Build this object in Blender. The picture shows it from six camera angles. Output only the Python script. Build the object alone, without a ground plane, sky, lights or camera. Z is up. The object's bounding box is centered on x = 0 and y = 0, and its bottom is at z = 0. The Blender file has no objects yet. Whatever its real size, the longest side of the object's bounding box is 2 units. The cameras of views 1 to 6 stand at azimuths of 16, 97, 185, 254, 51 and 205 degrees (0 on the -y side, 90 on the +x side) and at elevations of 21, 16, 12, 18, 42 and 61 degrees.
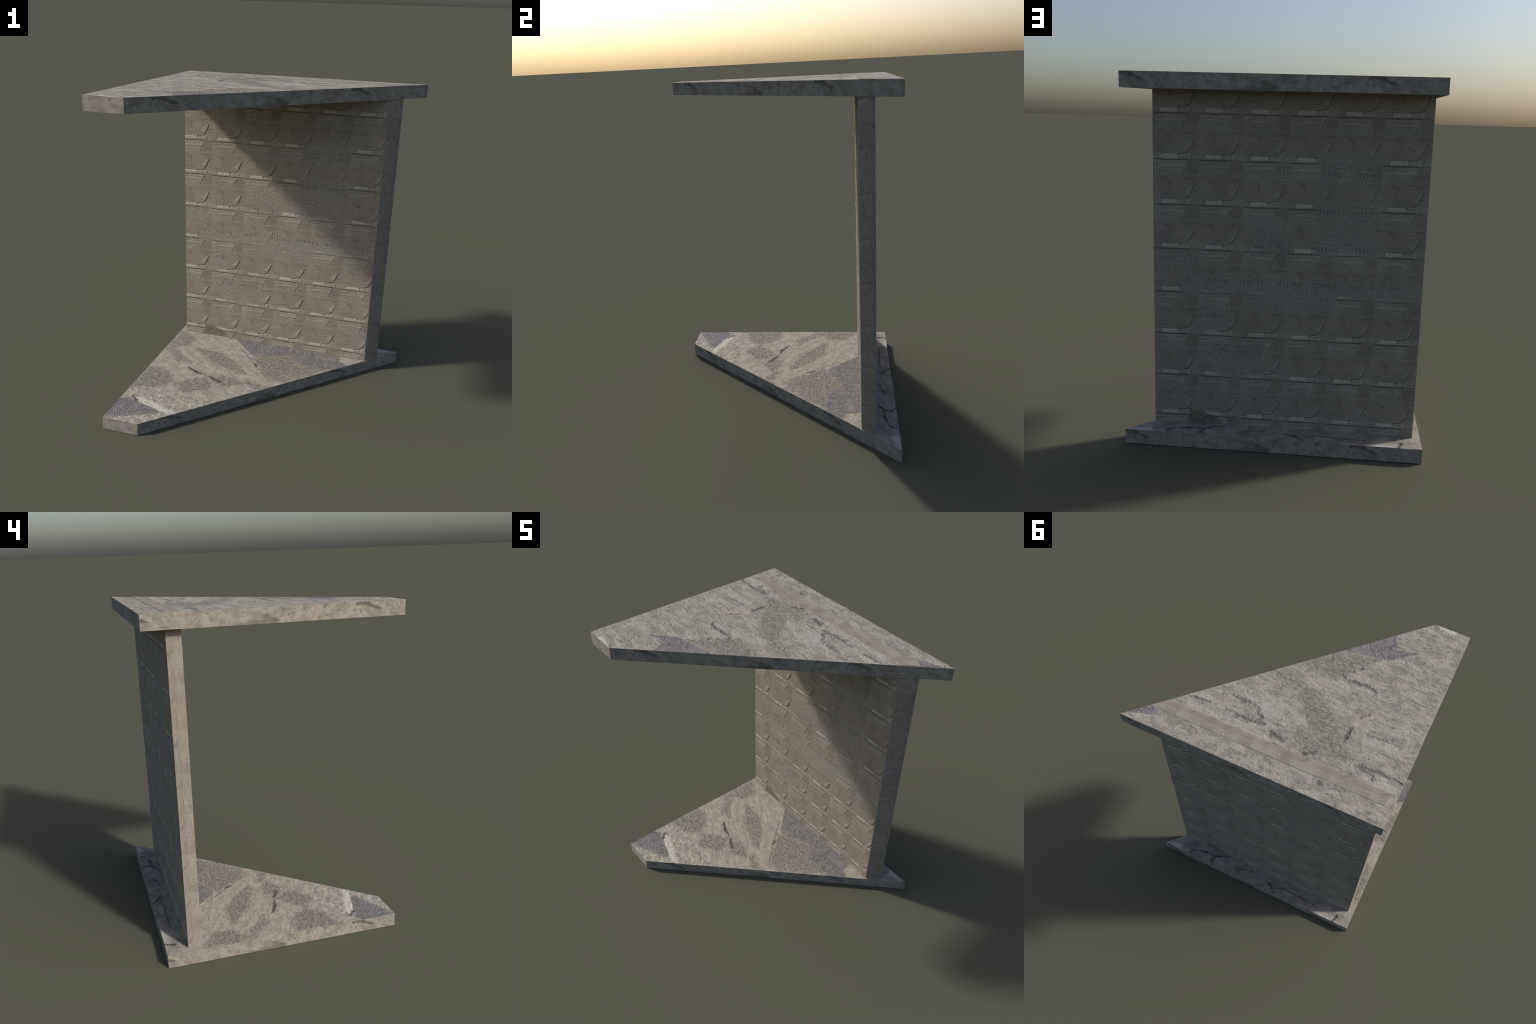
"""A weathered concrete stand: a tapering base slab, a thin upright wall near its
rear edge and a matching roof slab cantilevered over the base.
All surface detail (board-marked plaster courses with cracks, chipped stone,
gravel inlays) is procedural and driven by Object coordinates in metres."""
import bpy, math
import numpy as np

# ------------------------------------------------------------------ dimensions
SLAB_OUTLINE = [(-0.812, -0.716), (-0.581, -0.716), (0.812, 0.716), (-0.807, 0.716)]
SLAB_THICK = 0.081
ROOF_BOTTOM = 1.917
WALL_OUTLINE = [(-0.764, 0.507), (0.600, 0.507), (0.679, 0.588), (-0.764, 0.588)]
WALL_FOOT, WALL_TOP = 0.030, 2.000          # foot sunk in the base, head 2 mm proud of the roof
COURSE = 0.2388                              # repeat of the wall's course pattern
RUBBED = 0.197                               # repeat of the rubbed (tooth-marked) render


# ------------------------------------------------------------ node expressions
class Graph:
    """Small expression layer over a node tree."""
    def __init__(self, tree):
        self.t = tree

    def node(self, kind, **props):
        n = self.t.nodes.new(kind)
        for k, v in props.items():
            setattr(n, k, v)
        return n

    def put(self, socket, value):
        if isinstance(value, E):
            self.t.links.new(value.s, socket)
        elif value is not None:
            socket.default_value = value

    def math(self, op, a, b=None, c=None, clamp=False):
        n = self.node('ShaderNodeMath', operation=op, use_clamp=clamp)
        for i, v in enumerate((a, b, c)):
            if v is not None:
                self.put(n.inputs[i], v)
        return E(self, n.outputs[0])

    def vmath(self, op, a, b=None, scale=None):
        n = self.node('ShaderNodeVectorMath', operation=op)
        self.put(n.inputs[0], a)
        if b is not None:
            self.put(n.inputs[1], b)
        if scale is not None:
            self.put(n.inputs['Scale'], scale)
        return E(self, n.outputs['Value' if op in ('DOT_PRODUCT', 'LENGTH') else 'Vector'])

    def vec(self, x, y, z=0.0):
        n = self.node('ShaderNodeCombineXYZ')
        for i, v in enumerate((x, y, z)):
            self.put(n.inputs[i], v)
        return E(self, n.outputs[0])

    def split(self, v):
        n = self.node('ShaderNodeSeparateXYZ')
        self.put(n.inputs[0], v)
        return [E(self, o) for o in n.outputs]

    def noise(self, v, scale=1.0, detail=3.0, rough=0.55, distort=0.0):
        n = self.node('ShaderNodeTexNoise')
        self.put(n.inputs['Vector'], v)
        n.inputs['Scale'].default_value = scale
        n.inputs['Detail'].default_value = detail
        n.inputs['Roughness'].default_value = rough
        n.inputs['Distortion'].default_value = distort
        return E(self, n.outputs['Fac'])

    def cells(self, v, scale=1.0, feature='F1', random=1.0):
        n = self.node('ShaderNodeTexVoronoi', feature=feature)
        self.put(n.inputs['Vector'], v)
        n.inputs['Scale'].default_value = scale
        n.inputs['Randomness'].default_value = random
        tint = n.outputs['Color'] if feature == 'F1' else None
        return E(self, n.outputs['Distance']), (E(self, tint) if tint else None)

    def ramp(self, x, lo, hi, to0=0.0, to1=1.0):
        n = self.node('ShaderNodeMapRange', interpolation_type='SMOOTHSTEP')
        self.put(n.inputs[0], x)
        for i, v in enumerate((lo, hi, to0, to1)):
            self.put(n.inputs[i + 1], v)
        return E(self, n.outputs[0])

    def mix(self, f, a, b):
        n = self.node('ShaderNodeMix', data_type='RGBA', clamp_factor=True)
        self.put(n.inputs[0], f)
        for sock, v in ((n.inputs[6], a), (n.inputs[7], b)):
            self.put(sock, v if isinstance(v, E) else (*v, 1.0))
        return E(self, n.outputs[2])

    def mul(self, col, k):
        n = self.node('ShaderNodeVectorMath', operation='SCALE')
        self.put(n.inputs[0], col)
        self.put(n.inputs['Scale'], k)
        return E(self, n.outputs[0])

    def after(self, p, value):
        """p, but evaluated only once value is known (keeps big graphs within the shader's memory)"""
        n = self.node('ShaderNodeVectorMath', operation='MULTIPLY_ADD')
        self.put(n.inputs[0], value)
        self.put(n.inputs[1], (1e-7, 1e-7, 0.0))
        self.put(n.inputs[2], p)
        return E(self, n.outputs['Vector'])

    # -------- drawn shapes (signed distances in the units of p)
    def stroke(self, p, pts):
        """distance to a hand-drawn line through pts"""
        d = None
        for a, b in zip(pts, pts[1:]):
            ba = (b[0] - a[0], b[1] - a[1])
            q = max(ba[0] ** 2 + ba[1] ** 2, 1e-9)
            if d is not None:
                p = self.after(p, d)
            pa = self.vmath('SUBTRACT', p, (a[0], a[1], 0))
            h = self.math('ADD', self.vmath('DOT_PRODUCT', pa, (ba[0] / q, ba[1] / q, 0)), 0.0, clamp=True)
            e = self.vmath('LENGTH', self.vmath('SUBTRACT', pa, self.vmath('SCALE', (ba[0], ba[1], 0), scale=h)))
            d = e if d is None else d.min(e)
        return d

    def convex(self, p, pts):
        """signed distance (negative inside) to a convex outline"""
        area = sum(a[0] * b[1] - b[0] * a[1] for a, b in zip(pts, pts[1:] + pts[:1]))
        sg = 1 if area > 0 else -1
        d = None
        for a, b in zip(pts, pts[1:] + pts[:1]):
            nx, ny = sg * (b[1] - a[1]), -sg * (b[0] - a[0])
            l = math.hypot(nx, ny)
            nx, ny = nx / l, ny / l
            e = self.vmath('DOT_PRODUCT', p, (nx, ny, 0)) - (nx * a[0] + ny * a[1])
            d = e if d is None else d.max(e)
        return d

    def patches(self, p, outlines):
        d = None
        for o in outlines:
            e = self.convex(p, list(o))
            d = e if d is None else d.min(e)
        return d

    def box(self, x, y, x0, x1, y0, y1):
        a = (x - (x0 + x1) / 2).abs() - (x1 - x0) / 2
        b = (y - (y0 + y1) / 2).abs() - (y1 - y0) / 2
        return a.max(b)


class E:
    def __init__(self, g, s):
        self.g, self.s = g, s
    def __add__(s, o): return s.g.math('ADD', s, o)
    def __radd__(s, o): return s.g.math('ADD', o, s)
    def __sub__(s, o): return s.g.math('SUBTRACT', s, o)
    def __rsub__(s, o): return s.g.math('SUBTRACT', o, s)
    def __mul__(s, o): return s.g.math('MULTIPLY', s, o)
    def __rmul__(s, o): return s.g.math('MULTIPLY', o, s)
    def __truediv__(s, o): return s.g.math('DIVIDE', s, o)
    def min(s, o): return s.g.math('MINIMUM', s, o)
    def max(s, o): return s.g.math('MAXIMUM', s, o)
    def abs(s): return s.g.math('ABSOLUTE', s)
    def wrap(s, lo, hi): return s.g.math('WRAP', s, hi, lo)
    def clamp(s): return s.g.math('ADD', s, 0.0, clamp=True)


def new_group(name, inputs):
    t = bpy.data.node_groups.new(name, 'ShaderNodeTree')
    for i in inputs:
        t.interface.new_socket(i, in_out='INPUT', socket_type='NodeSocketFloat')
    t.interface.new_socket('Color', in_out='OUTPUT', socket_type='NodeSocketColor')
    t.interface.new_socket('Height', in_out='OUTPUT', socket_type='NodeSocketFloat')
    g = Graph(t)
    gi = g.node('NodeGroupInput')
    return t, g, [E(g, gi.outputs[i]) for i in inputs]


def close_group(g, color, height):
    go = g.node('NodeGroupOutput')
    g.put(go.inputs[0], color)
    g.put(go.inputs[1], height)


def surface(name, group, coords, relief):
    """material: group(coords(x,y,z)) -> Principled, with the group's height as bump (metres)"""
    m = bpy.data.materials.new(name)
    m.use_nodes = True
    t = m.node_tree
    t.nodes.clear()
    g = Graph(t)
    tc = g.node('ShaderNodeTexCoord')
    x, y, z = g.split(E(g, tc.outputs['Object']))
    gn = g.node('ShaderNodeGroup')
    gn.node_tree = group
    for sock, v in zip(gn.inputs, coords(x, y, z)):
        g.put(sock, v)
    bump = g.node('ShaderNodeBump')
    bump.inputs['Strength'].default_value = 1.0
    bump.inputs['Distance'].default_value = relief
    t.links.new(gn.outputs[1], bump.inputs['Height'])
    b = g.node('ShaderNodeBsdfPrincipled')
    t.links.new(gn.outputs[0], b.inputs['Base Color'])
    t.links.new(bump.outputs[0], b.inputs['Normal'])
    b.inputs['Roughness'].default_value = 0.95
    b.inputs['Specular IOR Level'].default_value = 0.12
    out = g.node('ShaderNodeOutputMaterial')
    t.links.new(b.outputs[0], out.inputs[0])
    return m


# ---------------------------------------------------------------- wall plaster
# One course of the wall, in units of COURSE: u = 0 at the left end of the pale ledge
# stone, v = 0 at its top. (shape, its points, softness or pen width, colour, cover, relief)
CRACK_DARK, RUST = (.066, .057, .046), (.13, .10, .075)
COURSE_U, COURSE_V = (-0.16, 0.84), (-0.64, 0.36)
COURSE_FEATURES = [
    ('rect', (-.16, .84, -.64, -.46), .04, (.252, .220, .182), .85, 0.0),          # brown boards
    ('rect', (-.16, .84, .07, .36), .05, (.252, .220, .182), .85, 0.0),
    ('rect', (-.14, .55, -.44, -.29), .03, (.262, .242, .197), .50, 0.0),          # smooth grey board
    ('rect', (.60, .86, -.66, -.08), .05, (.206, .176, .145), .30, 0.0),            # browner end of each course
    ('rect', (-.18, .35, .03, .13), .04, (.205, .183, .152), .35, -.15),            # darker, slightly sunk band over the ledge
    ('area', [(.63, -.13), (.83, -.12), (.83, -.40), (.54, -.42)], .025, (.208, .178, .146), .55, -.30),   # sunk block
    ('rect', (-.10, .54, -.275, -.225), .012, (.330, .294, .238), .80, .45),       # lower ledge
    ('rect', (.40, .66, -.085, .02), .012, (.335, .302, .246), .75, .50),          # small stones
    ('rect', (.70, .84, -.085, .02), .012, (.300, .272, .222), .50, .30),
    ('rect', (-.005, .37, -.078, .004), .010, (.420, .384, .316), .92, .70),       # pale ledge stone
    ('area', [(.50, .16), (.70, .36), (.715, .30), (.66, .16), (.62, .09)], .025, (.312, .281, .236), .65, .80),  # flake
    ('pen', [(.023, -.515), (.128, -.546), (.18, -.60), (.182, -.68)], .030, RUST, .24, 0.0),
    ('pen', [(.182, .40), (.185, .32), (.182, .25)], .028, RUST, .24, 0.0),
    ('pen', [(.11, -.57), (.18, -.60)], .030, RUST, .22, 0.0),
    ('pen', [(-.095, .253), (-.092, .255)], .012, (.44, .41, .35), .80, .3),
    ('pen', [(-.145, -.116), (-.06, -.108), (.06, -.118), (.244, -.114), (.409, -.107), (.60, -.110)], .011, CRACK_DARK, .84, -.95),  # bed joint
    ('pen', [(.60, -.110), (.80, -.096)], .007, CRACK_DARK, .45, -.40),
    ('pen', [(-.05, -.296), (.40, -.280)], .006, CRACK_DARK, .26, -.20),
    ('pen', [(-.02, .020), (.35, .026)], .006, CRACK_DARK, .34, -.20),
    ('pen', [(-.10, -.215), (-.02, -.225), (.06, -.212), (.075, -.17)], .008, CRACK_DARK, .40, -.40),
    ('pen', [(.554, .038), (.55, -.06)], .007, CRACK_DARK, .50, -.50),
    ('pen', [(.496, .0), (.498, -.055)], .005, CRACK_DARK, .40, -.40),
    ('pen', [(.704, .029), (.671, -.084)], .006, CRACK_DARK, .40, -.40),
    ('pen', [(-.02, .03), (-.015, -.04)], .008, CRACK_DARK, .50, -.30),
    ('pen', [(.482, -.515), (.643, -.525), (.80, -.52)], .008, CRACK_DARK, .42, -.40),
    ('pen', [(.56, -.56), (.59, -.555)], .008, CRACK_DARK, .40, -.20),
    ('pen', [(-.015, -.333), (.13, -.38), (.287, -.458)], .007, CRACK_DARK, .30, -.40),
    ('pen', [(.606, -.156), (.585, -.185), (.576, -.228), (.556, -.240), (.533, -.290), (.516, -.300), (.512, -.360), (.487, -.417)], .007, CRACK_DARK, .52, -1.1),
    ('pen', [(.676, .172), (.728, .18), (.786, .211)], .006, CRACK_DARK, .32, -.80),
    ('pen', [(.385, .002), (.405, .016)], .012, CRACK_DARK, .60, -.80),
    ('pen', [(.766, .339), (.735, .330), (.720, .312), (.712, .270), (.689, .213), (.672, .185), (.640, .118), (.628, .108), (.627, .075), (.600, .066), (.562, .036), (.520, .036), (.465, .022), (.391, .012)],
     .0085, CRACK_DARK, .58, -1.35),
]
# where the rubbed render has replaced the courses: s0, s1, t0, t1 in metres
RUBBED_ZONES = [(.84, 1.12, 1.44, 1.62), (.62, .69, 1.47, 1.55), (.82, 1.13, 1.09, 1.39), (.48, .67, 1.085, 1.275),
                (.00, .20, .980, 1.060), (.10, 1.40, .845, .945), (.50, .95, .775, .86), (.21, .325, .615, .775),
                (.275, .565, .380, .570)]
TOOTH_MARKS = [(.03, -.02), (.05, -.07), (.04, -.05), (.045, -.06), (.02, -.02), (.025, -.03), (.03, -.07)]
SCRAPE = [(.15, .20), (.22, .165), (.33, .155), (.335, .09), (.14, .07), (.15, .13)]


def tooth_line(k):
    top, bot = TOOTH_MARKS[k]
    return [(-.16 + k * .095, top), (-.165 + k * .095, bot)]


def wall_group():
    """colours of the wall; s runs along it, t upwards (metres)"""
    tree, g, (s, t) = new_group('board_marked_plaster', ['s', 't'])
    st = g.vec(s, t)
    wob1 = g.noise(st, 60, 2, 0.6) - 0.5
    wob2 = g.noise(g.vec(s + 7.3, t - 2.1), 60, 2, 0.6) - 0.5
    u = ((s / COURSE) + wob1 * 0.014).wrap(*COURSE_U)
    v = (((t - 0.155) / COURSE) + wob2 * 0.014).wrap(*COURSE_V)
    p = g.vec(u, v)
    blot = g.noise(g.vec(s * 1.0, t * 1.6), 130, 3, .65) - 0.5
    col = g.mix(g.ramp(g.noise(st, 5, 3, 0.6), .35, .65), (.258, .236, .196), (.286, .262, .219))
    for shape, pts, w, colour, cover, dh in COURSE_FEATURES:
        if shape == 'pen':
            mask = g.ramp(g.stroke(p, pts) + blot * w * 1.6, w * .3, w * 1.6, 1.0, 0.0)
        elif shape == 'rect':
            mask = g.ramp(g.box(u, v, *pts) + (wob1 + blot) * .045, -w, w, 1.0, 0.0)
        else:
            mask = g.ramp(g.patches(p, [pts]) + (wob2 + blot) * .10, -w, w, 1.0, 0.0)
        col = g.mix(mask * cover, col, colour)
        p = g.after(p, mask)
        u, v, _ = g.split(p)

    # rubbed render: grey, pitted, with a row of short tooth marks
    zone = None
    for b in RUBBED_ZONES:
        e = g.box(s, t, *b)
        zone = e if zone is None else zone.min(e)
    coarse = g.noise(st, 75, 3, .65)
    rub_col = g.mix(g.ramp(coarse, .35, .65), (.222, .203, .171), (.290, .268, .228))
    rub_col = g.mix(g.ramp(g.noise(g.vec(s, t * 1.3), 120, 3, .7), .58, .72) * .45, rub_col, (.095, .088, .082))
    cu = ((s - 0.268) / RUBBED).wrap(-0.30, 0.70)
    cv = ((t - 0.920) / RUBBED).wrap(-0.70, 0.30)
    cp = g.vec(cu, cv)
    for k in range(len(TOOTH_MARKS)):
        mark = g.ramp(g.stroke(cp, tooth_line(k)), .008, .028, .52, 0.0)
        rub_col = g.mix(mark, rub_col, (.075, .070, .066))
        cp = g.after(cp, mark)
    rim = g.ramp((cv - 0.15).abs(), 0.006, 0.03, 1.0, 0.0) * g.ramp(g.noise(st, 55, 2, .5), .42, .6)
    rub_col = g.mix(rim * .5, rub_col, (.075, .070, .066))
    col = g.mix(g.ramp(zone + (g.noise(st, 12, 4, .65) - 0.5) * 0.11, -0.022, 0.022, .92, 0.0), col, rub_col)
    # scraped brown hollow near the foot
    scrape = g.ramp(g.patches(st, [SCRAPE]) + (coarse - 0.5) * 0.03, -0.008, 0.010, .9, 0.0)
    col = g.mix(scrape, col, g.mix(g.ramp(g.noise(st, 45, 4, .65), .35, .65), (.125, .108, .085), (.190, .160, .128)))
    streak = g.noise(g.vec(s * 14, t * 190), 1.0, 3, 0.6)
    fine = g.noise(st, 160, 3, 0.65)
    shade = g.ramp(streak, .25, .75, .84, 1.13) * g.ramp(fine, .28, .72, .82, 1.18)
    shade = shade * g.ramp(g.noise(st, 5, 3, 0.6), .3, .7, .95, 1.05)
    close_group(g, g.mul(col, shade), streak * 0.5 + fine * 0.6)
    return tree


def step(d, lo, hi):
    """1 below lo, 0 above hi, smooth between (numpy)"""
    k = np.clip((hi - d) / (hi - lo), 0, 1)
    return k * k * (3 - 2 * k)


def stroke_np(u, v, pts):
    d = np.full(u.shape, 9.0)
    for a, b in zip(pts, pts[1:]):
        bx, by = b[0] - a[0], b[1] - a[1]
        h = np.clip(((u - a[0]) * bx + (v - a[1]) * by) / max(bx * bx + by * by, 1e-9), 0, 1)
        d = np.minimum(d, np.hypot(u - a[0] - bx * h, v - a[1] - by * h))
    return d


def convex_np(u, v, pts):
    area = sum(a[0] * b[1] - b[0] * a[1] for a, b in zip(pts, pts[1:] + pts[:1]))
    sg = 1 if area > 0 else -1
    d = np.full(u.shape, -9.0)
    for a, b in zip(pts, pts[1:] + pts[:1]):
        nx, ny = sg * (b[1] - a[1]), -sg * (b[0] - a[0])
        l = math.hypot(nx, ny)
        d = np.maximum(d, ((u - a[0]) * nx + (v - a[1]) * ny) / l)
    return d


def box_np(x, y, x0, x1, y0, y1):
    return np.maximum(abs(x - (x0 + x1) / 2) - (x1 - x0) / 2, abs(y - (y0 + y1) / 2) - (y1 - y0) / 2)


def grain_np(shape, cell, rng):
    """smooth random field over a grid: bilinear lattice noise, range about -1..1"""
    ny, nx = shape
    gy, gx = ny // cell + 3, nx // cell + 3
    lat = rng.uniform(-1, 1, (gy, gx))
    yy, xx = np.arange(ny) / cell, np.arange(nx) / cell
    iy, ix = yy.astype(int), xx.astype(int)
    fy, fx = yy - iy, xx - ix
    fy, fx = (fy * fy * (3 - 2 * fy))[:, None], (fx * fx * (3 - 2 * fx))[None, :]
    q = lambda a, b: lat[np.ix_(iy + a, ix + b)]
    return (q(0, 0) * (1 - fx) + q(0, 1) * fx) * (1 - fy) + (q(1, 0) * (1 - fx) + q(1, 1) * fx) * fy


def wall_relief(s, t, seed):
    """modelled relief of a wall face in units of 1: ledges out, joints and cracks in"""
    rng = np.random.default_rng(seed)
    u = (s / COURSE - COURSE_U[0]) % 1.0 + COURSE_U[0]
    v = ((t - 0.155) / COURSE - COURSE_V[0]) % 1.0 + COURSE_V[0]
    u = u + grain_np(s.shape, 3, rng) * .007 + grain_np(s.shape, 7, rng) * .006
    v = v + grain_np(s.shape, 3, rng) * .007 + grain_np(s.shape, 7, rng) * .006
    crumble = grain_np(s.shape, 4, rng)
    h = grain_np(s.shape, 4, rng) * .10 + np.repeat(rng.uniform(-.10, .10, (s.shape[0], 1)), s.shape[1], 1)
    for shape, pts, w, colour, cover, dh in COURSE_FEATURES:
        if dh == 0.0:
            continue
        if shape == 'pen':
            h += dh * step(stroke_np(u, v, pts) + crumble * w * .5, w * .3, w * 1.6)
        elif shape == 'rect':
            h += dh * step(box_np(u, v, *pts) + crumble * .008, -w, w) * (1 + crumble * .25)
        else:
            h += dh * step(convex_np(u, v, pts), -w, w)
    zone = np.min([box_np(s, t, *b) for b in RUBBED_ZONES], axis=0)
    rub = step(zone + grain_np(s.shape, 24, rng) * .015, -.016, .016)
    cu = ((s - 0.268) / RUBBED + 0.30) % 1.0 - 0.30
    cv = ((t - 0.920) / RUBBED + 0.70) % 1.0 - 0.70
    rough = grain_np(s.shape, 6, rng) * .22 + grain_np(s.shape, 3, rng) * .12
    for k in range(len(TOOTH_MARKS)):
        rough -= 0.55 * step(stroke_np(cu, cv, tooth_line(k)), .008, .034)
    h = h * (1 - rub * .9) + rough * rub
    return h - 0.5 * step(convex_np(s, t, SCRAPE), -.010, .010)


# ------------------------------------------------------------- slab stonework
def chipped(g, p, seed):
    """rough broken stone, chips lying mostly along x, with dark pits: (colour, height)"""
    q = g.vmath('ADD', p, (seed, seed * 0.7, 0))
    a = g.noise(g.vmath('MULTIPLY', q, (0.75, 1.35, 1)), 44, 5, .72)
    b = g.noise(g.vmath('MULTIPLY', q, (0.6, 1.5, 1)), 20, 4, .62)
    ridge = (b - 0.5).abs()                       # sparse long creases
    col = g.mix(g.ramp(a, .34, .66), (.262, .238, .204), (.440, .402, .342))
    col = g.mix(g.ramp(a, .60, .72) * 0.6, col, (.500, .458, .388))
    col = g.mix(g.ramp(a, .39, .30) * .70, col, (.080, .076, .074))
    col = g.mix(g.ramp(ridge, 0.0, 0.016, 0.38, 0.0), col, (.115, .107, .100))
    return col, (a - .5) * 4.2 + (g.ramp(ridge, 0, .05) - .8) * 0.5


def gravel(g, p, seed):
    """purple-grey grit with pebbles sitting in drifts"""
    q = g.vmath('ADD', p, (seed, -seed, 0))
    w = g.vmath('ADD', q, g.vmath('SCALE', (1.0, 1.0, 0), scale=(g.noise(q, 30, 2, .5) - 0.5) * 0.02))
    d, tint = g.cells(w, 75)
    tr = g.split(tint)[0]
    drift = g.ramp(g.noise(q, 9, 3, .55), .40, .52)
    peb = g.ramp(d, 0.25, 0.48, 1.0, 0.0) * drift * g.ramp(tr, .2, .4)
    col = g.mix(g.ramp(g.noise(q, 22, 4, .6), .3, .7), (.150, .138, .135), (.215, .199, .192))
    col = g.mix(drift * g.ramp(g.noise(q, 110, 2, .6), .45, .62) * 0.55, col, (.085, .080, .085))
    col = g.mix(peb * g.ramp(tr, .45, 1.0, .15, .85), col, (.40, .375, .36))
    return col, peb * 1.0 + (g.noise(q, 40, 3, .6) - .6) * 0.8


def broken(g, d, p, amp, soft, freq=38):
    """turn a patch distance into a mask whose border crumbles"""
    return g.ramp(d + (g.noise(p, freq, 4, .68) - 0.5) * amp, -soft, soft, 1.0, 0.0)


def base_top_group():
    tree, g, (x, y) = new_group('base_slab_paving', ['x', 'y'])
    p = g.vec(x, y)
    m1 = g.noise(g.vec(x * 1.0, y * 1.3), 16, 4, .6, .3)
    m2 = g.noise(p, 55, 3, .6)
    m3 = g.noise(g.vec(x * 0.45, y * 1.5 + x * 0.6), 24, 3, .6)
    smooth = g.mix(g.ramp(m1, .34, .66), (.256, .230, .195), (.338, .308, .260))
    smooth = g.mix(g.ramp(m3, .54, .70) * 0.50, smooth, (.178, .156, .136))
    smooth = g.mix(g.ramp(m3, .44, .34) * 0.35, smooth, (.400, .362, .305))
    smooth = g.mix(g.ramp(m2, .56, .76) * 0.22, smooth, (.43, .392, .33))
    smooth = g.mix(g.ramp(m2, .40, .28) * 0.18, smooth, (.165, .148, .130))
    high = (m1 - .5) * 1.2 + (m2 - .5) * 0.4 - (m3 - .5) * 0.9
    # rougher cobbled ground towards the nose
    near = g.ramp(y, -0.36, -0.26, 1.0, 0.0)
    lump = g.noise(p, 30, 3, .55, .4)
    smooth = g.mix(near * g.ramp(lump, .50, .66) * 0.6, smooth, (.445, .408, .343))
    smooth = g.mix(near * g.ramp(lump, .46, .36) * 0.5, smooth, (.165, .147, .132))
    high = high + near * (lump - .5) * 1.6
    # rear ledge: cracked, bluish-grey
    rear = g.ramp(y, 0.54, 0.575)
    rear_n = g.noise(p, 11, 5, .66)
    ledge = g.mix(g.ramp(rear_n, .36, .64), (.165, .150, .136), (.285, .259, .226))
    ledge = g.mix(g.ramp(m2, .5, .75) * .35, ledge, (.36, .33, .29))
    smooth = g.mix(rear * 0.85, smooth, ledge)
    # pale lip beside the front gravel
    cream = broken(g, g.patches(p, [[(-.76, -.455), (-.70, -.49), (-.47, -.56), (-.40, -.535), (-.50, -.50), (-.67, -.44)]]), p, .04, .012)
    smooth = g.mix(cream * 0.85, smooth, (.470, .440, .375))

    rough_d = g.patches(p, [
        [(-.64, .05), (-.73, .14), (-.78, .19), (-.69, .19), (-.55, .07)],
        [(-.80, .20), (-.79, .49), (-.60, .39), (-.67, .30), (-.69, .20)],
        [(-.63, .29), (-.45, .28), (-.30, .22), (-.14, .05), (-.27, .05), (-.41, .12)],
        [(-.81, -.36), (-.81, -.10), (-.75, -.06), (-.62, -.11), (-.56, -.22), (-.63, -.29)],
        [(-.56, -.22), (-.38, -.07), (-.28, -.19), (-.44, -.31), (-.51, -.26)],
        [(-.34, -.07), (-.30, -.02), (-.14, -.04), (-.11, -.07), (-.20, -.15), (-.25, -.16)],
        [(-.14, -.04), (.06, -.05), (.01, -.10), (-.11, -.07)],
        [(-.19, .26), (.03, .38), (.11, .41), (.16, .31), (.13, .04), (.01, .03), (-.08, .15)],
        [(.16, .31), (.42, .33), (.13, .04)]])
    rough = broken(g, rough_d, p, .15, .026, 14)
    rc, rh = chipped(g, p, 3.1)
    col = g.mix(rough, smooth, rc)
    high = high + (rh * 1.3 - high) * rough

    grit_d = g.patches(p, [
        [(-.83, -.73), (-.81, -.50), (-.77, -.465), (-.47, -.56), (-.62, -.63)],
        [(-.37, .52), (-.18, .31), (-.14, .30), (-.04, .34), (.10, .41), (.05, .52)],
        [(.05, .52), (.10, .41), (.16, .30), (.36, .30), (.44, .42), (.41, .52)],
        [(.30, .30), (.44, .30), (.52, .40), (.44, .42)]])
    grit = g.ramp(grit_d + (g.noise(p, 26, 3, .6) - .5) * .03, -.004, .004, 1.0, 0.0)
    gc, gh = gravel(g, p, 1.7)
    fade = g.ramp(g.patches(p, [[(-.80, -.73), (-.47, -.57), (-.35, -.73)]]) + (g.noise(p, 10, 3, .55) - .5) * .16, -.04, .05, 0.0, 1.0)
    grit = grit * fade
    col = g.mix(grit, col, gc)
    high = high + (gh - high) * grit

    def crack(pts, w):
        wv = g.vec(x + (g.noise(p, 40, 2, .6) - .5) * .022, y + (g.noise(g.vec(x + 5, y), 40, 2, .6) - .5) * .022)
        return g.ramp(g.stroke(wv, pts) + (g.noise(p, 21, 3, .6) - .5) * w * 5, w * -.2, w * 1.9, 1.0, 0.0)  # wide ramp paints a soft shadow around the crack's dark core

    dark = crack([(-.54, .0), (-.47, -.03), (-.40, -.05)], .010).max(crack([(-.35, -.065), (-.28, -.11)], .011))
    dark = dark.max(crack([(-.27, .37), (-.11, .19), (-.05, .11), (.04, .02)], .006) * .5 * g.ramp(m1, .40, .56)).max(crack([(-.115, .20), (-.10, .17)], .010))
    dark = dark.max(crack([(-.70, -.475), (-.735, -.445)], .011))
    rear_cr = crack([(.59, .70), (.57, .67), (.52, .65), (.47, .64), (.38, .64), (.40, .68), (.36, .72)], .007).max(
        crack([(.38, .64), (.29, .59)], .007)).max(crack([(-.05, .64), (-.12, .66), (-.18, .72)], .008)).max(
        crack([(-.68, .72), (-.695, .665)], .008)).max(crack([(-.17, .67), (-.22, .64), (-.32, .65), (-.50, .65)], .005) * .7).max(
        crack([(.20, .66), (.05, .62)], .005) * .6)
    pale = g.ramp(g.patches(p, [[(.76, .72), (.66, .72), (.68, .67), (.74, .69)]]), -.01, .02, 1.0, 0.0).max(
        g.ramp(g.patches(p, [[(-.50, .72), (-.62, .72), (-.66, .70), (-.55, .69)]]), -.01, .02, 1.0, 0.0))
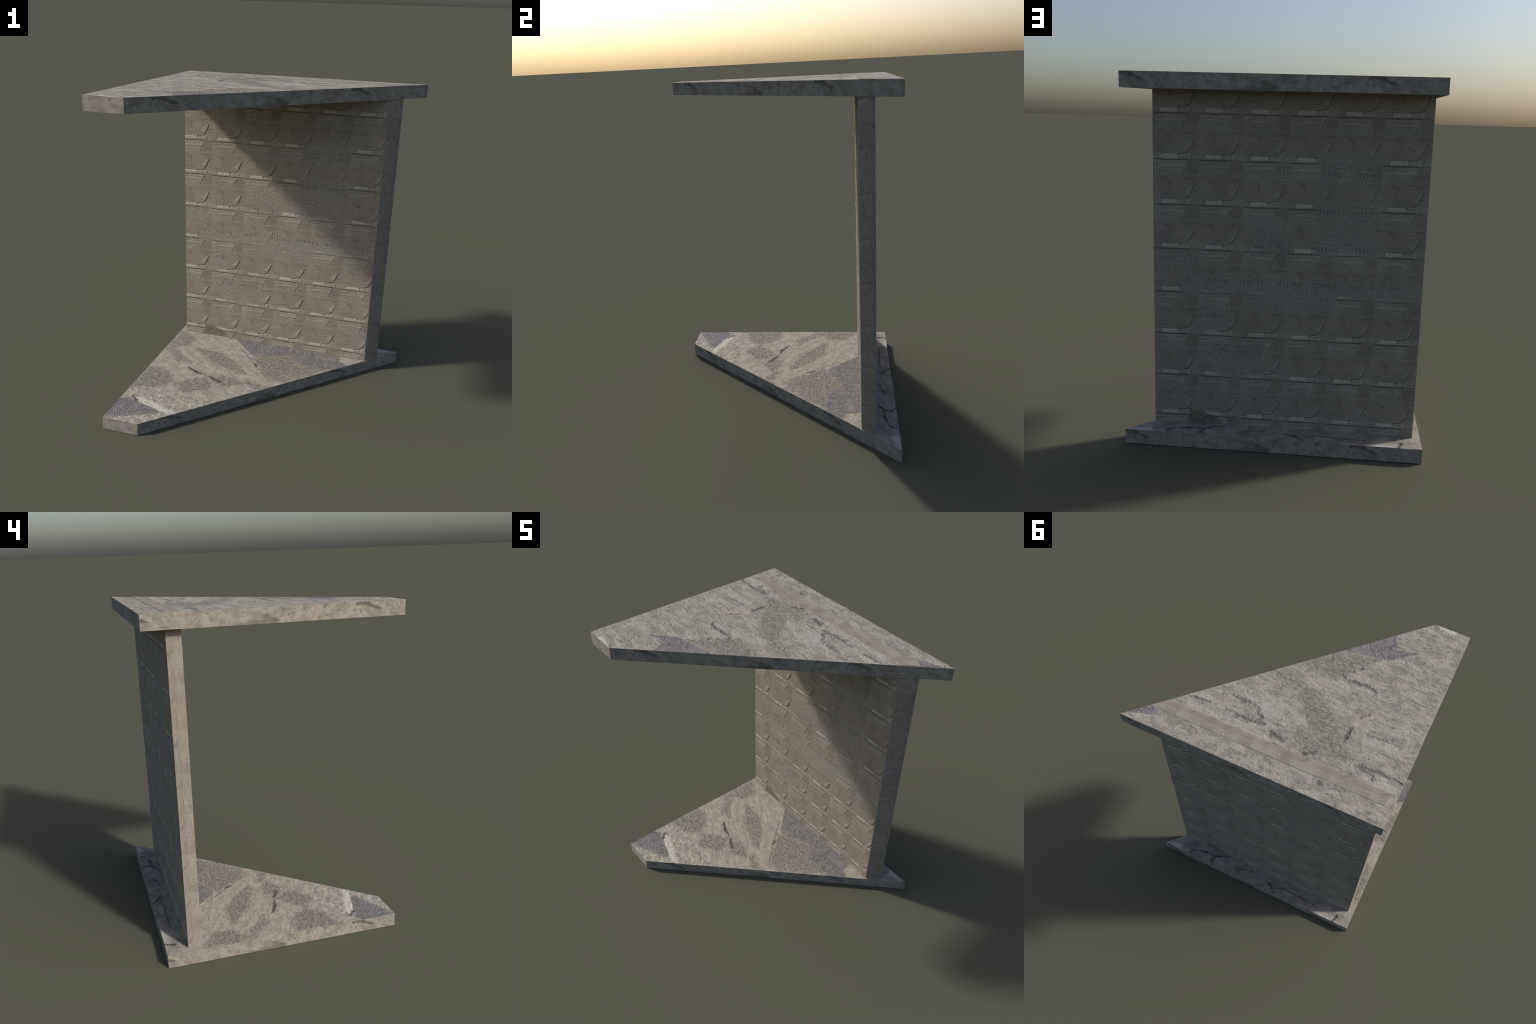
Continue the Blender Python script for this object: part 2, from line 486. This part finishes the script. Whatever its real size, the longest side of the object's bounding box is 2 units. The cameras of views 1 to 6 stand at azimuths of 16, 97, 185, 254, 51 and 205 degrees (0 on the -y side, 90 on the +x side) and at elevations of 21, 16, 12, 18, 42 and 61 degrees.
    col = g.mix(pale * .6, col, (.44, .43, .40))
    col = g.mix(dark.max(rear_cr) * .78, col, (.060, .055, .055))
    high = high - dark * 1.4 - rear_cr * 1.2
    close_group(g, g.mul(col, g.ramp(m2, .25, .75, .93, 1.07)), high)
    return tree


def roof_top_group():
    tree, g, (x, y) = new_group('roof_slab_stone', ['x', 'y'])
    p = g.vec(x, y)
    q = g.vec(x * 1.0, y * 2.1)                    # bedding runs along x
    n1 = g.noise(q, 9, 4, .6, .2)
    n2 = g.noise(q, 24, 4, .6, .3)
    n3 = g.noise(g.vec(x * 1.0, y * 1.5), 62, 3, .6)
    n4 = g.noise(g.vec(x + 4.2, y * 1.9 + 9), 20, 3, .55)
    col = g.mix(g.ramp(n1, .36, .64), (.235, .213, .185), (.330, .302, .258))
    col = g.mix(g.ramp(n4, .55, .70) * .55, col, (.300, .250, .212))      # pinkish blooms
    col = g.mix(g.ramp(n2, .47, .33) * .75, col, (.140, .129, .119))      # darker beds
    col = g.mix(g.ramp(g.noise(g.vec(x * .35, y * 3.2 + x * .12), 13, 4, .6), .54, .68) * .55, col, (.150, .140, .132))
    col = g.mix(g.ramp(g.noise(g.vec(x * .5 + 8, y * 1.6), 7, 3, .55), .52, .66) * .45, col, (.395, .368, .318))
    col = g.mix(g.ramp(n2, .58, .72) * .55, col, (.420, .390, .330))      # pale grains
    col = g.mix(g.ramp(n3, .58, .70) * .50, col, (.440, .402, .340))
    col = g.mix(g.ramp(n3, .42, .30) * .60, col, (.110, .103, .100))
    high = (n1 - .5) * .8 + (n2 - .5) * 1.5 + (n3 - .5) * .7
    boulder = broken(g, g.patches(p, [[(.24, .27), (.04, .21), (-.06, .25), (.03, .36), (.12, .36)],
                                      [(.30, .45), (.55, .46), (.50, .50), (.20, .50)],
                                      [(-.60, .44), (-.79, .46), (-.79, .50), (-.60, .49)],
                                      [(-.50, .20), (-.72, .22), (-.70, .28), (-.50, .28)]]), p, .10, .02, 18)
    col = g.mix(boulder * .45, col, (.400, .378, .330))
    nose = broken(g, g.patches(p, [[(-.585, -.73), (-.74, -.73), (-.72, -.695), (-.62, -.70)]]), p, .03, .008)
    col = g.mix(nose * .8, col, (.50, .49, .44))

    rough_d = g.patches(p, [
        [(.03, -.08), (-.11, -.24), (-.24, -.27), (-.31, -.22), (-.27, -.15), (-.17, -.05)],
        [(-.24, -.27), (-.40, -.32), (-.31, -.22)],
        [(.21, .10), (.13, .03), (-.05, .03), (-.05, .14), (.04, .10)],
        [(-.05, .03), (-.22, .12), (-.39, .29), (-.23, .35), (-.13, .25), (-.05, .14)],
        [(-.39, .29), (-.50, .41), (-.38, .47), (-.23, .35)],
        [(-.14, .44), (-.15, .35), (-.22, .35), (-.36, .45), (-.26, .50)]])
    rough = broken(g, rough_d, p, .13, .026, 14)
    rc, rh = chipped(g, p, 8.4)
    col = g.mix(rough * .95, col, rc)
    high = high + (rh * 1.2 - high) * rough
    grit_d = g.patches(p, [
        [(-.14, -.27), (-.40, -.54), (-.44, -.42), (-.42, -.32), (-.28, -.30)],
        [(-.44, -.42), (-.57, -.455), (-.42, -.32)],
        [(.80, .70), (.68, .575), (.66, .588), (.53, .592), (.57, .615), (.67, .650)]])
    grit = g.ramp(grit_d + (g.noise(p, 26, 3, .6) - .5) * .03, -.004, .004, 1.0, 0.0)
    gc, gh = gravel(g, p, 6.3)
    col = g.mix(grit, col, gc)
    high = high + (gh - high) * grit

    wx = x + (g.noise(p, 22, 3, .6) - .5) * .04
    wy = y + (g.noise(g.vec(x + 3, y), 22, 3, .6) - .5) * .04
    w = g.vec(wx, wy)

    def crack(pts, wd):
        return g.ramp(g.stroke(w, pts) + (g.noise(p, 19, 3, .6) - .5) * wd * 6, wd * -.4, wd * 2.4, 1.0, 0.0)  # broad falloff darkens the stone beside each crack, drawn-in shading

    dark = crack([(-.22, -.11), (-.24, -.08), (-.33, -.08), (-.39, -.09), (-.44, -.07)], .009).max(
        crack([(-.40, .30), (-.41, .23)], .010)).max(crack([(-.46, .10), (-.43, .12)], .008)).max(
        crack([(-.52, .43), (-.60, .42), (-.68, .42), (-.81, .43)], .009)).max(
        crack([(-.63, .47), (-.64, .45), (-.55, .43)], .010)).max(crack([(-.51, .22), (-.62, .21), (-.70, .22)], .007) * .7).max(
        crack([(.29, .42), (.18, .43), (.05, .42)], .010) * .85).max(crack([(.30, .32), (.15, .32), (.08, .38)], .009) * .8).max(
        crack([(.52, .43), (.39, .42)], .006)).max(crack([(-.388, .617), (-.392, .622)], .013)).max(
        crack([(-.02, .45), (-.10, .46)], .009)).max(crack([(-.23, .485), (-.28, .46)], .008)).max(
        crack([(-.27, -.155), (-.30, -.20)], .007))
    warm = crack([(-.42, .19), (-.45, .12), (-.50, .08)], .012)
    col = g.mix(warm * .5, col, (.46, .39, .31))
    col = g.mix(dark * .56, col, (.062, .062, .068))
    high = high - dark * 1.3
    close_group(g, col, high)
    return tree


def edge_group():
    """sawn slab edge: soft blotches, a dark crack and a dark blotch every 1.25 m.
    d = distance along the edge measured from a crack, h = height above the slab's underside"""
    tree, g, (d, h) = new_group('slab_edge_stone', ['d', 'h'])
    r = d.wrap(-0.45, 0.80)
    p = g.vec(r, h)
    n1 = g.noise(p, 15, 3, .55, .2)
    n2 = g.noise(p, 42, 3, .6)
    n3 = g.noise(g.vec(r + 3, h * 1.2), 30, 2, .5)
    col = g.mix(g.ramp(n1, .36, .64), (.208, .190, .163), (.296, .272, .236))
    col = g.mix(g.ramp(n2, .56, .72) * .5, col, (.375, .342, .288))
    col = g.mix(g.ramp(n3, .42, .30) * .6, col, (.115, .106, .094))
    col = g.mix(g.ramp(g.noise(g.vec(r * 1.0, h * 1.4 + 4), 22, 2, .5), .60, .74) * .45, col, (.395, .362, .306))
    w = g.vec(r + (g.noise(p, 30, 3, .6) - .5) * .025, h + (g.noise(g.vec(r + 5, h), 30, 3, .6) - .5) * .025)
    smear = (g.noise(g.vec(r + 2, h), 26, 3, .6) - .5) * .045
    c1 = g.ramp(g.stroke(w, [(-.07, .070), (-.02, .073), (.02, .050), (.06, .040)]) + smear, .001, .015, 1.0, 0.0)
    c2 = g.ramp(g.stroke(w, [(.53, -.002), (.64, .006), (.72, .010), (.66, .032)]) + smear, .002, .024, 1.0, 0.0)
    col = g.mix(c1 * .62, col, (.055, .050, .042))
    col = g.mix(c2 * .45, col, (.075, .065, .054))
    close_group(g, g.mul(col, g.ramp(n2, .25, .75, .95, 1.05)), n1 * 1.0 + n2 * .6 - c1 - c2 * .6)
    return tree


wall_tree, base_tree, roof_tree, edge_tree = wall_group(), base_top_group(), roof_top_group(), edge_group()

WALL_RELIEF, TOP_RELIEF, EDGE_RELIEF = 0.0020, 0.0055, 0.003
wall_front = surface('wall_front_plaster', wall_tree, lambda x, y, z: (x + 0.763, z), WALL_RELIEF)
wall_back = surface('wall_back_plaster', wall_tree, lambda x, y, z: (0.635 - x, z), WALL_RELIEF)
# the narrow faces carry the same pattern turned on its side
wall_side = surface('wall_side_plaster', wall_tree,
                    lambda x, y, z: (6.0 * COURSE + 0.55 * COURSE + (1.085 - z) + 3.0, 0.155 - 0.44 * COURSE + (0.54 - y) - COURSE * 8), WALL_RELIEF * .6)
wall_slant = surface('wall_slanted_side_plaster', wall_tree,
                     lambda x, y, z: (12.0 * COURSE + (z - 1.78) + 0.15 * COURSE, 0.155 - 0.60 * COURSE + (y - 0.57) - COURSE * 8), WALL_RELIEF * .6)
wall_head = surface('wall_head_plaster', wall_tree,
                    lambda x, y, z: (12.55 * COURSE + 0.590 - x, 0.155 - 0.44 * COURSE + (y - 0.553) - COURSE * 8), WALL_RELIEF * .6)
base_top = surface('base_slab_paving', base_tree, lambda x, y, z: (x, y), TOP_RELIEF)
roof_top = surface('roof_slab_stone', roof_tree, lambda x, y, z: (x, y), TOP_RELIEF)
underside = surface('slab_underside_stone', roof_tree, lambda x, y, z: (x + 0.0, 0.0 - y), TOP_RELIEF)
DX, DY = 1.393 / 1.998, 1.432 / 1.998


def edges(tag, z0):
    """one material per edge so that the blotches line up along each of them"""
    h = lambda z: z - z0
    return [surface('slab_edge_nose' + tag, edge_tree, lambda x, y, z: (x + 1.02, h(z)), EDGE_RELIEF),
            surface('slab_edge_slanted' + tag, edge_tree, lambda x, y, z: ((x + .581) * DX + (y + .716) * DY - .23, h(z)), EDGE_RELIEF),
            surface('slab_edge_rear' + tag, edge_tree, lambda x, y, z: (0.745 - x, h(z)), EDGE_RELIEF),
            surface('slab_edge_straight' + tag, edge_tree, lambda x, y, z: (-0.51 - y, h(z)), EDGE_RELIEF)]


# ---------------------------------------------------------------------- parts
def prism(name, outline, z0, z1, mats, parent):
    """upright prism; mats = [bottom, top, one per outline side]"""
    k = len(outline)
    verts = [(x, y, z0) for x, y in outline] + [(x, y, z1) for x, y in outline]
    faces = [tuple(reversed(range(k))), tuple(range(k, 2 * k))]
    faces += [(i, (i + 1) % k, k + (i + 1) % k, k + i) for i in range(k)]
    me = bpy.data.meshes.new(name)
    me.from_pydata(verts, [], faces)
    for m in mats:
        me.materials.append(m)
    for i, f in enumerate(me.polygons):
        f.material_index = i
    me.update()
    ob = bpy.data.objects.new(name, me)
    bpy.context.collection.objects.link(ob)
    ob.parent = parent
    return ob


stand = bpy.data.objects.new('concrete_shelter', None)
bpy.context.collection.objects.link(stand)
stand['label'] = 'weathered concrete shelter with wall between two tapering slabs'
stand['category'] = 'concrete shelter'

prism('base_slab', SLAB_OUTLINE, 0.0, SLAB_THICK, [underside, base_top] + edges('_base', 0.0), stand)


def carved_wall(name, parent):
    """the upright panel: front and back are fine grids carved by wall_relief, borders left true"""
    cell, depth = 0.0027, 0.0022
    (x0, yf), (xf, _), (xb, yb), _ = WALL_OUTLINE
    verts, quads, mats = [], [], []

    def grid(xa, xe, y, out, s_of_x, slot, seed):
        nx, nz = int((xe - xa) / cell) + 1, int((WALL_TOP - WALL_FOOT) / cell) + 1
        X, Z = np.meshgrid(np.linspace(xa, xe, nx), np.linspace(WALL_FOOT, WALL_TOP, nz))
        rim = np.minimum.reduce([X - xa, xe - X, Z - WALL_FOOT, WALL_TOP - Z])
        H = wall_relief(s_of_x(X), Z, seed) * np.clip(rim / 0.008, 0, 1)
        base = sum(len(q) for q in verts)
        verts.append(np.stack([X, y + out * depth * H, Z], -1).reshape(-1, 3))
        i = np.arange(nx * nz).reshape(nz, nx)
        q = np.stack([i[:-1, :-1], i[:-1, 1:], i[1:, 1:], i[1:, :-1]], -1).reshape(-1, 4) + base
        quads.append(q if out < 0 else q[:, ::-1])
        mats.append(np.full(len(q), slot))

    grid(x0, xf, yf, -1, lambda x: x + 0.763, 1, 11)
    grid(x0, xb, yb, 1, lambda x: 0.635 - x, 3, 12)
    k = sum(len(q) for q in verts)
    corner = [(x, y, z) for z in (WALL_FOOT, WALL_TOP) for x, y in WALL_OUTLINE]
    verts.append(np.array(corner))
    # foot, head, slanted end, straight end
    quads.append(np.array([(3, 2, 1, 0), (4, 5, 6, 7), (1, 2, 6, 5), (3, 0, 4, 7)]) + k)
    mats.append(np.array([0, 0, 2, 4]))
    V, Q, M = np.concatenate(verts), np.concatenate(quads), np.concatenate(mats)
    me = bpy.data.meshes.new(name)
    me.vertices.add(len(V))
    me.vertices.foreach_set('co', V.astype(np.float32).ravel())
    me.loops.add(Q.size)
    me.loops.foreach_set('vertex_index', Q.astype(np.int32).ravel())
    me.polygons.add(len(Q))
    me.polygons.foreach_set('loop_start', np.arange(0, Q.size, 4, dtype=np.int32))
    for m in (wall_head, wall_front, wall_slant, wall_back, wall_side):
        me.materials.append(m)
    me.polygons.foreach_set('material_index', M.astype(np.int32))
    me.polygons.foreach_set('use_smooth', M % 2 == 1)
    me.update(calc_edges=True)
    me.validate()
    ob = bpy.data.objects.new(name, me)
    bpy.context.collection.objects.link(ob)
    ob.parent = parent
    return ob


carved_wall('wall', stand)
prism('roof_slab', SLAB_OUTLINE, ROOF_BOTTOM, ROOF_BOTTOM + SLAB_THICK, [underside, roof_top] + edges('_roof', ROOF_BOTTOM), stand)
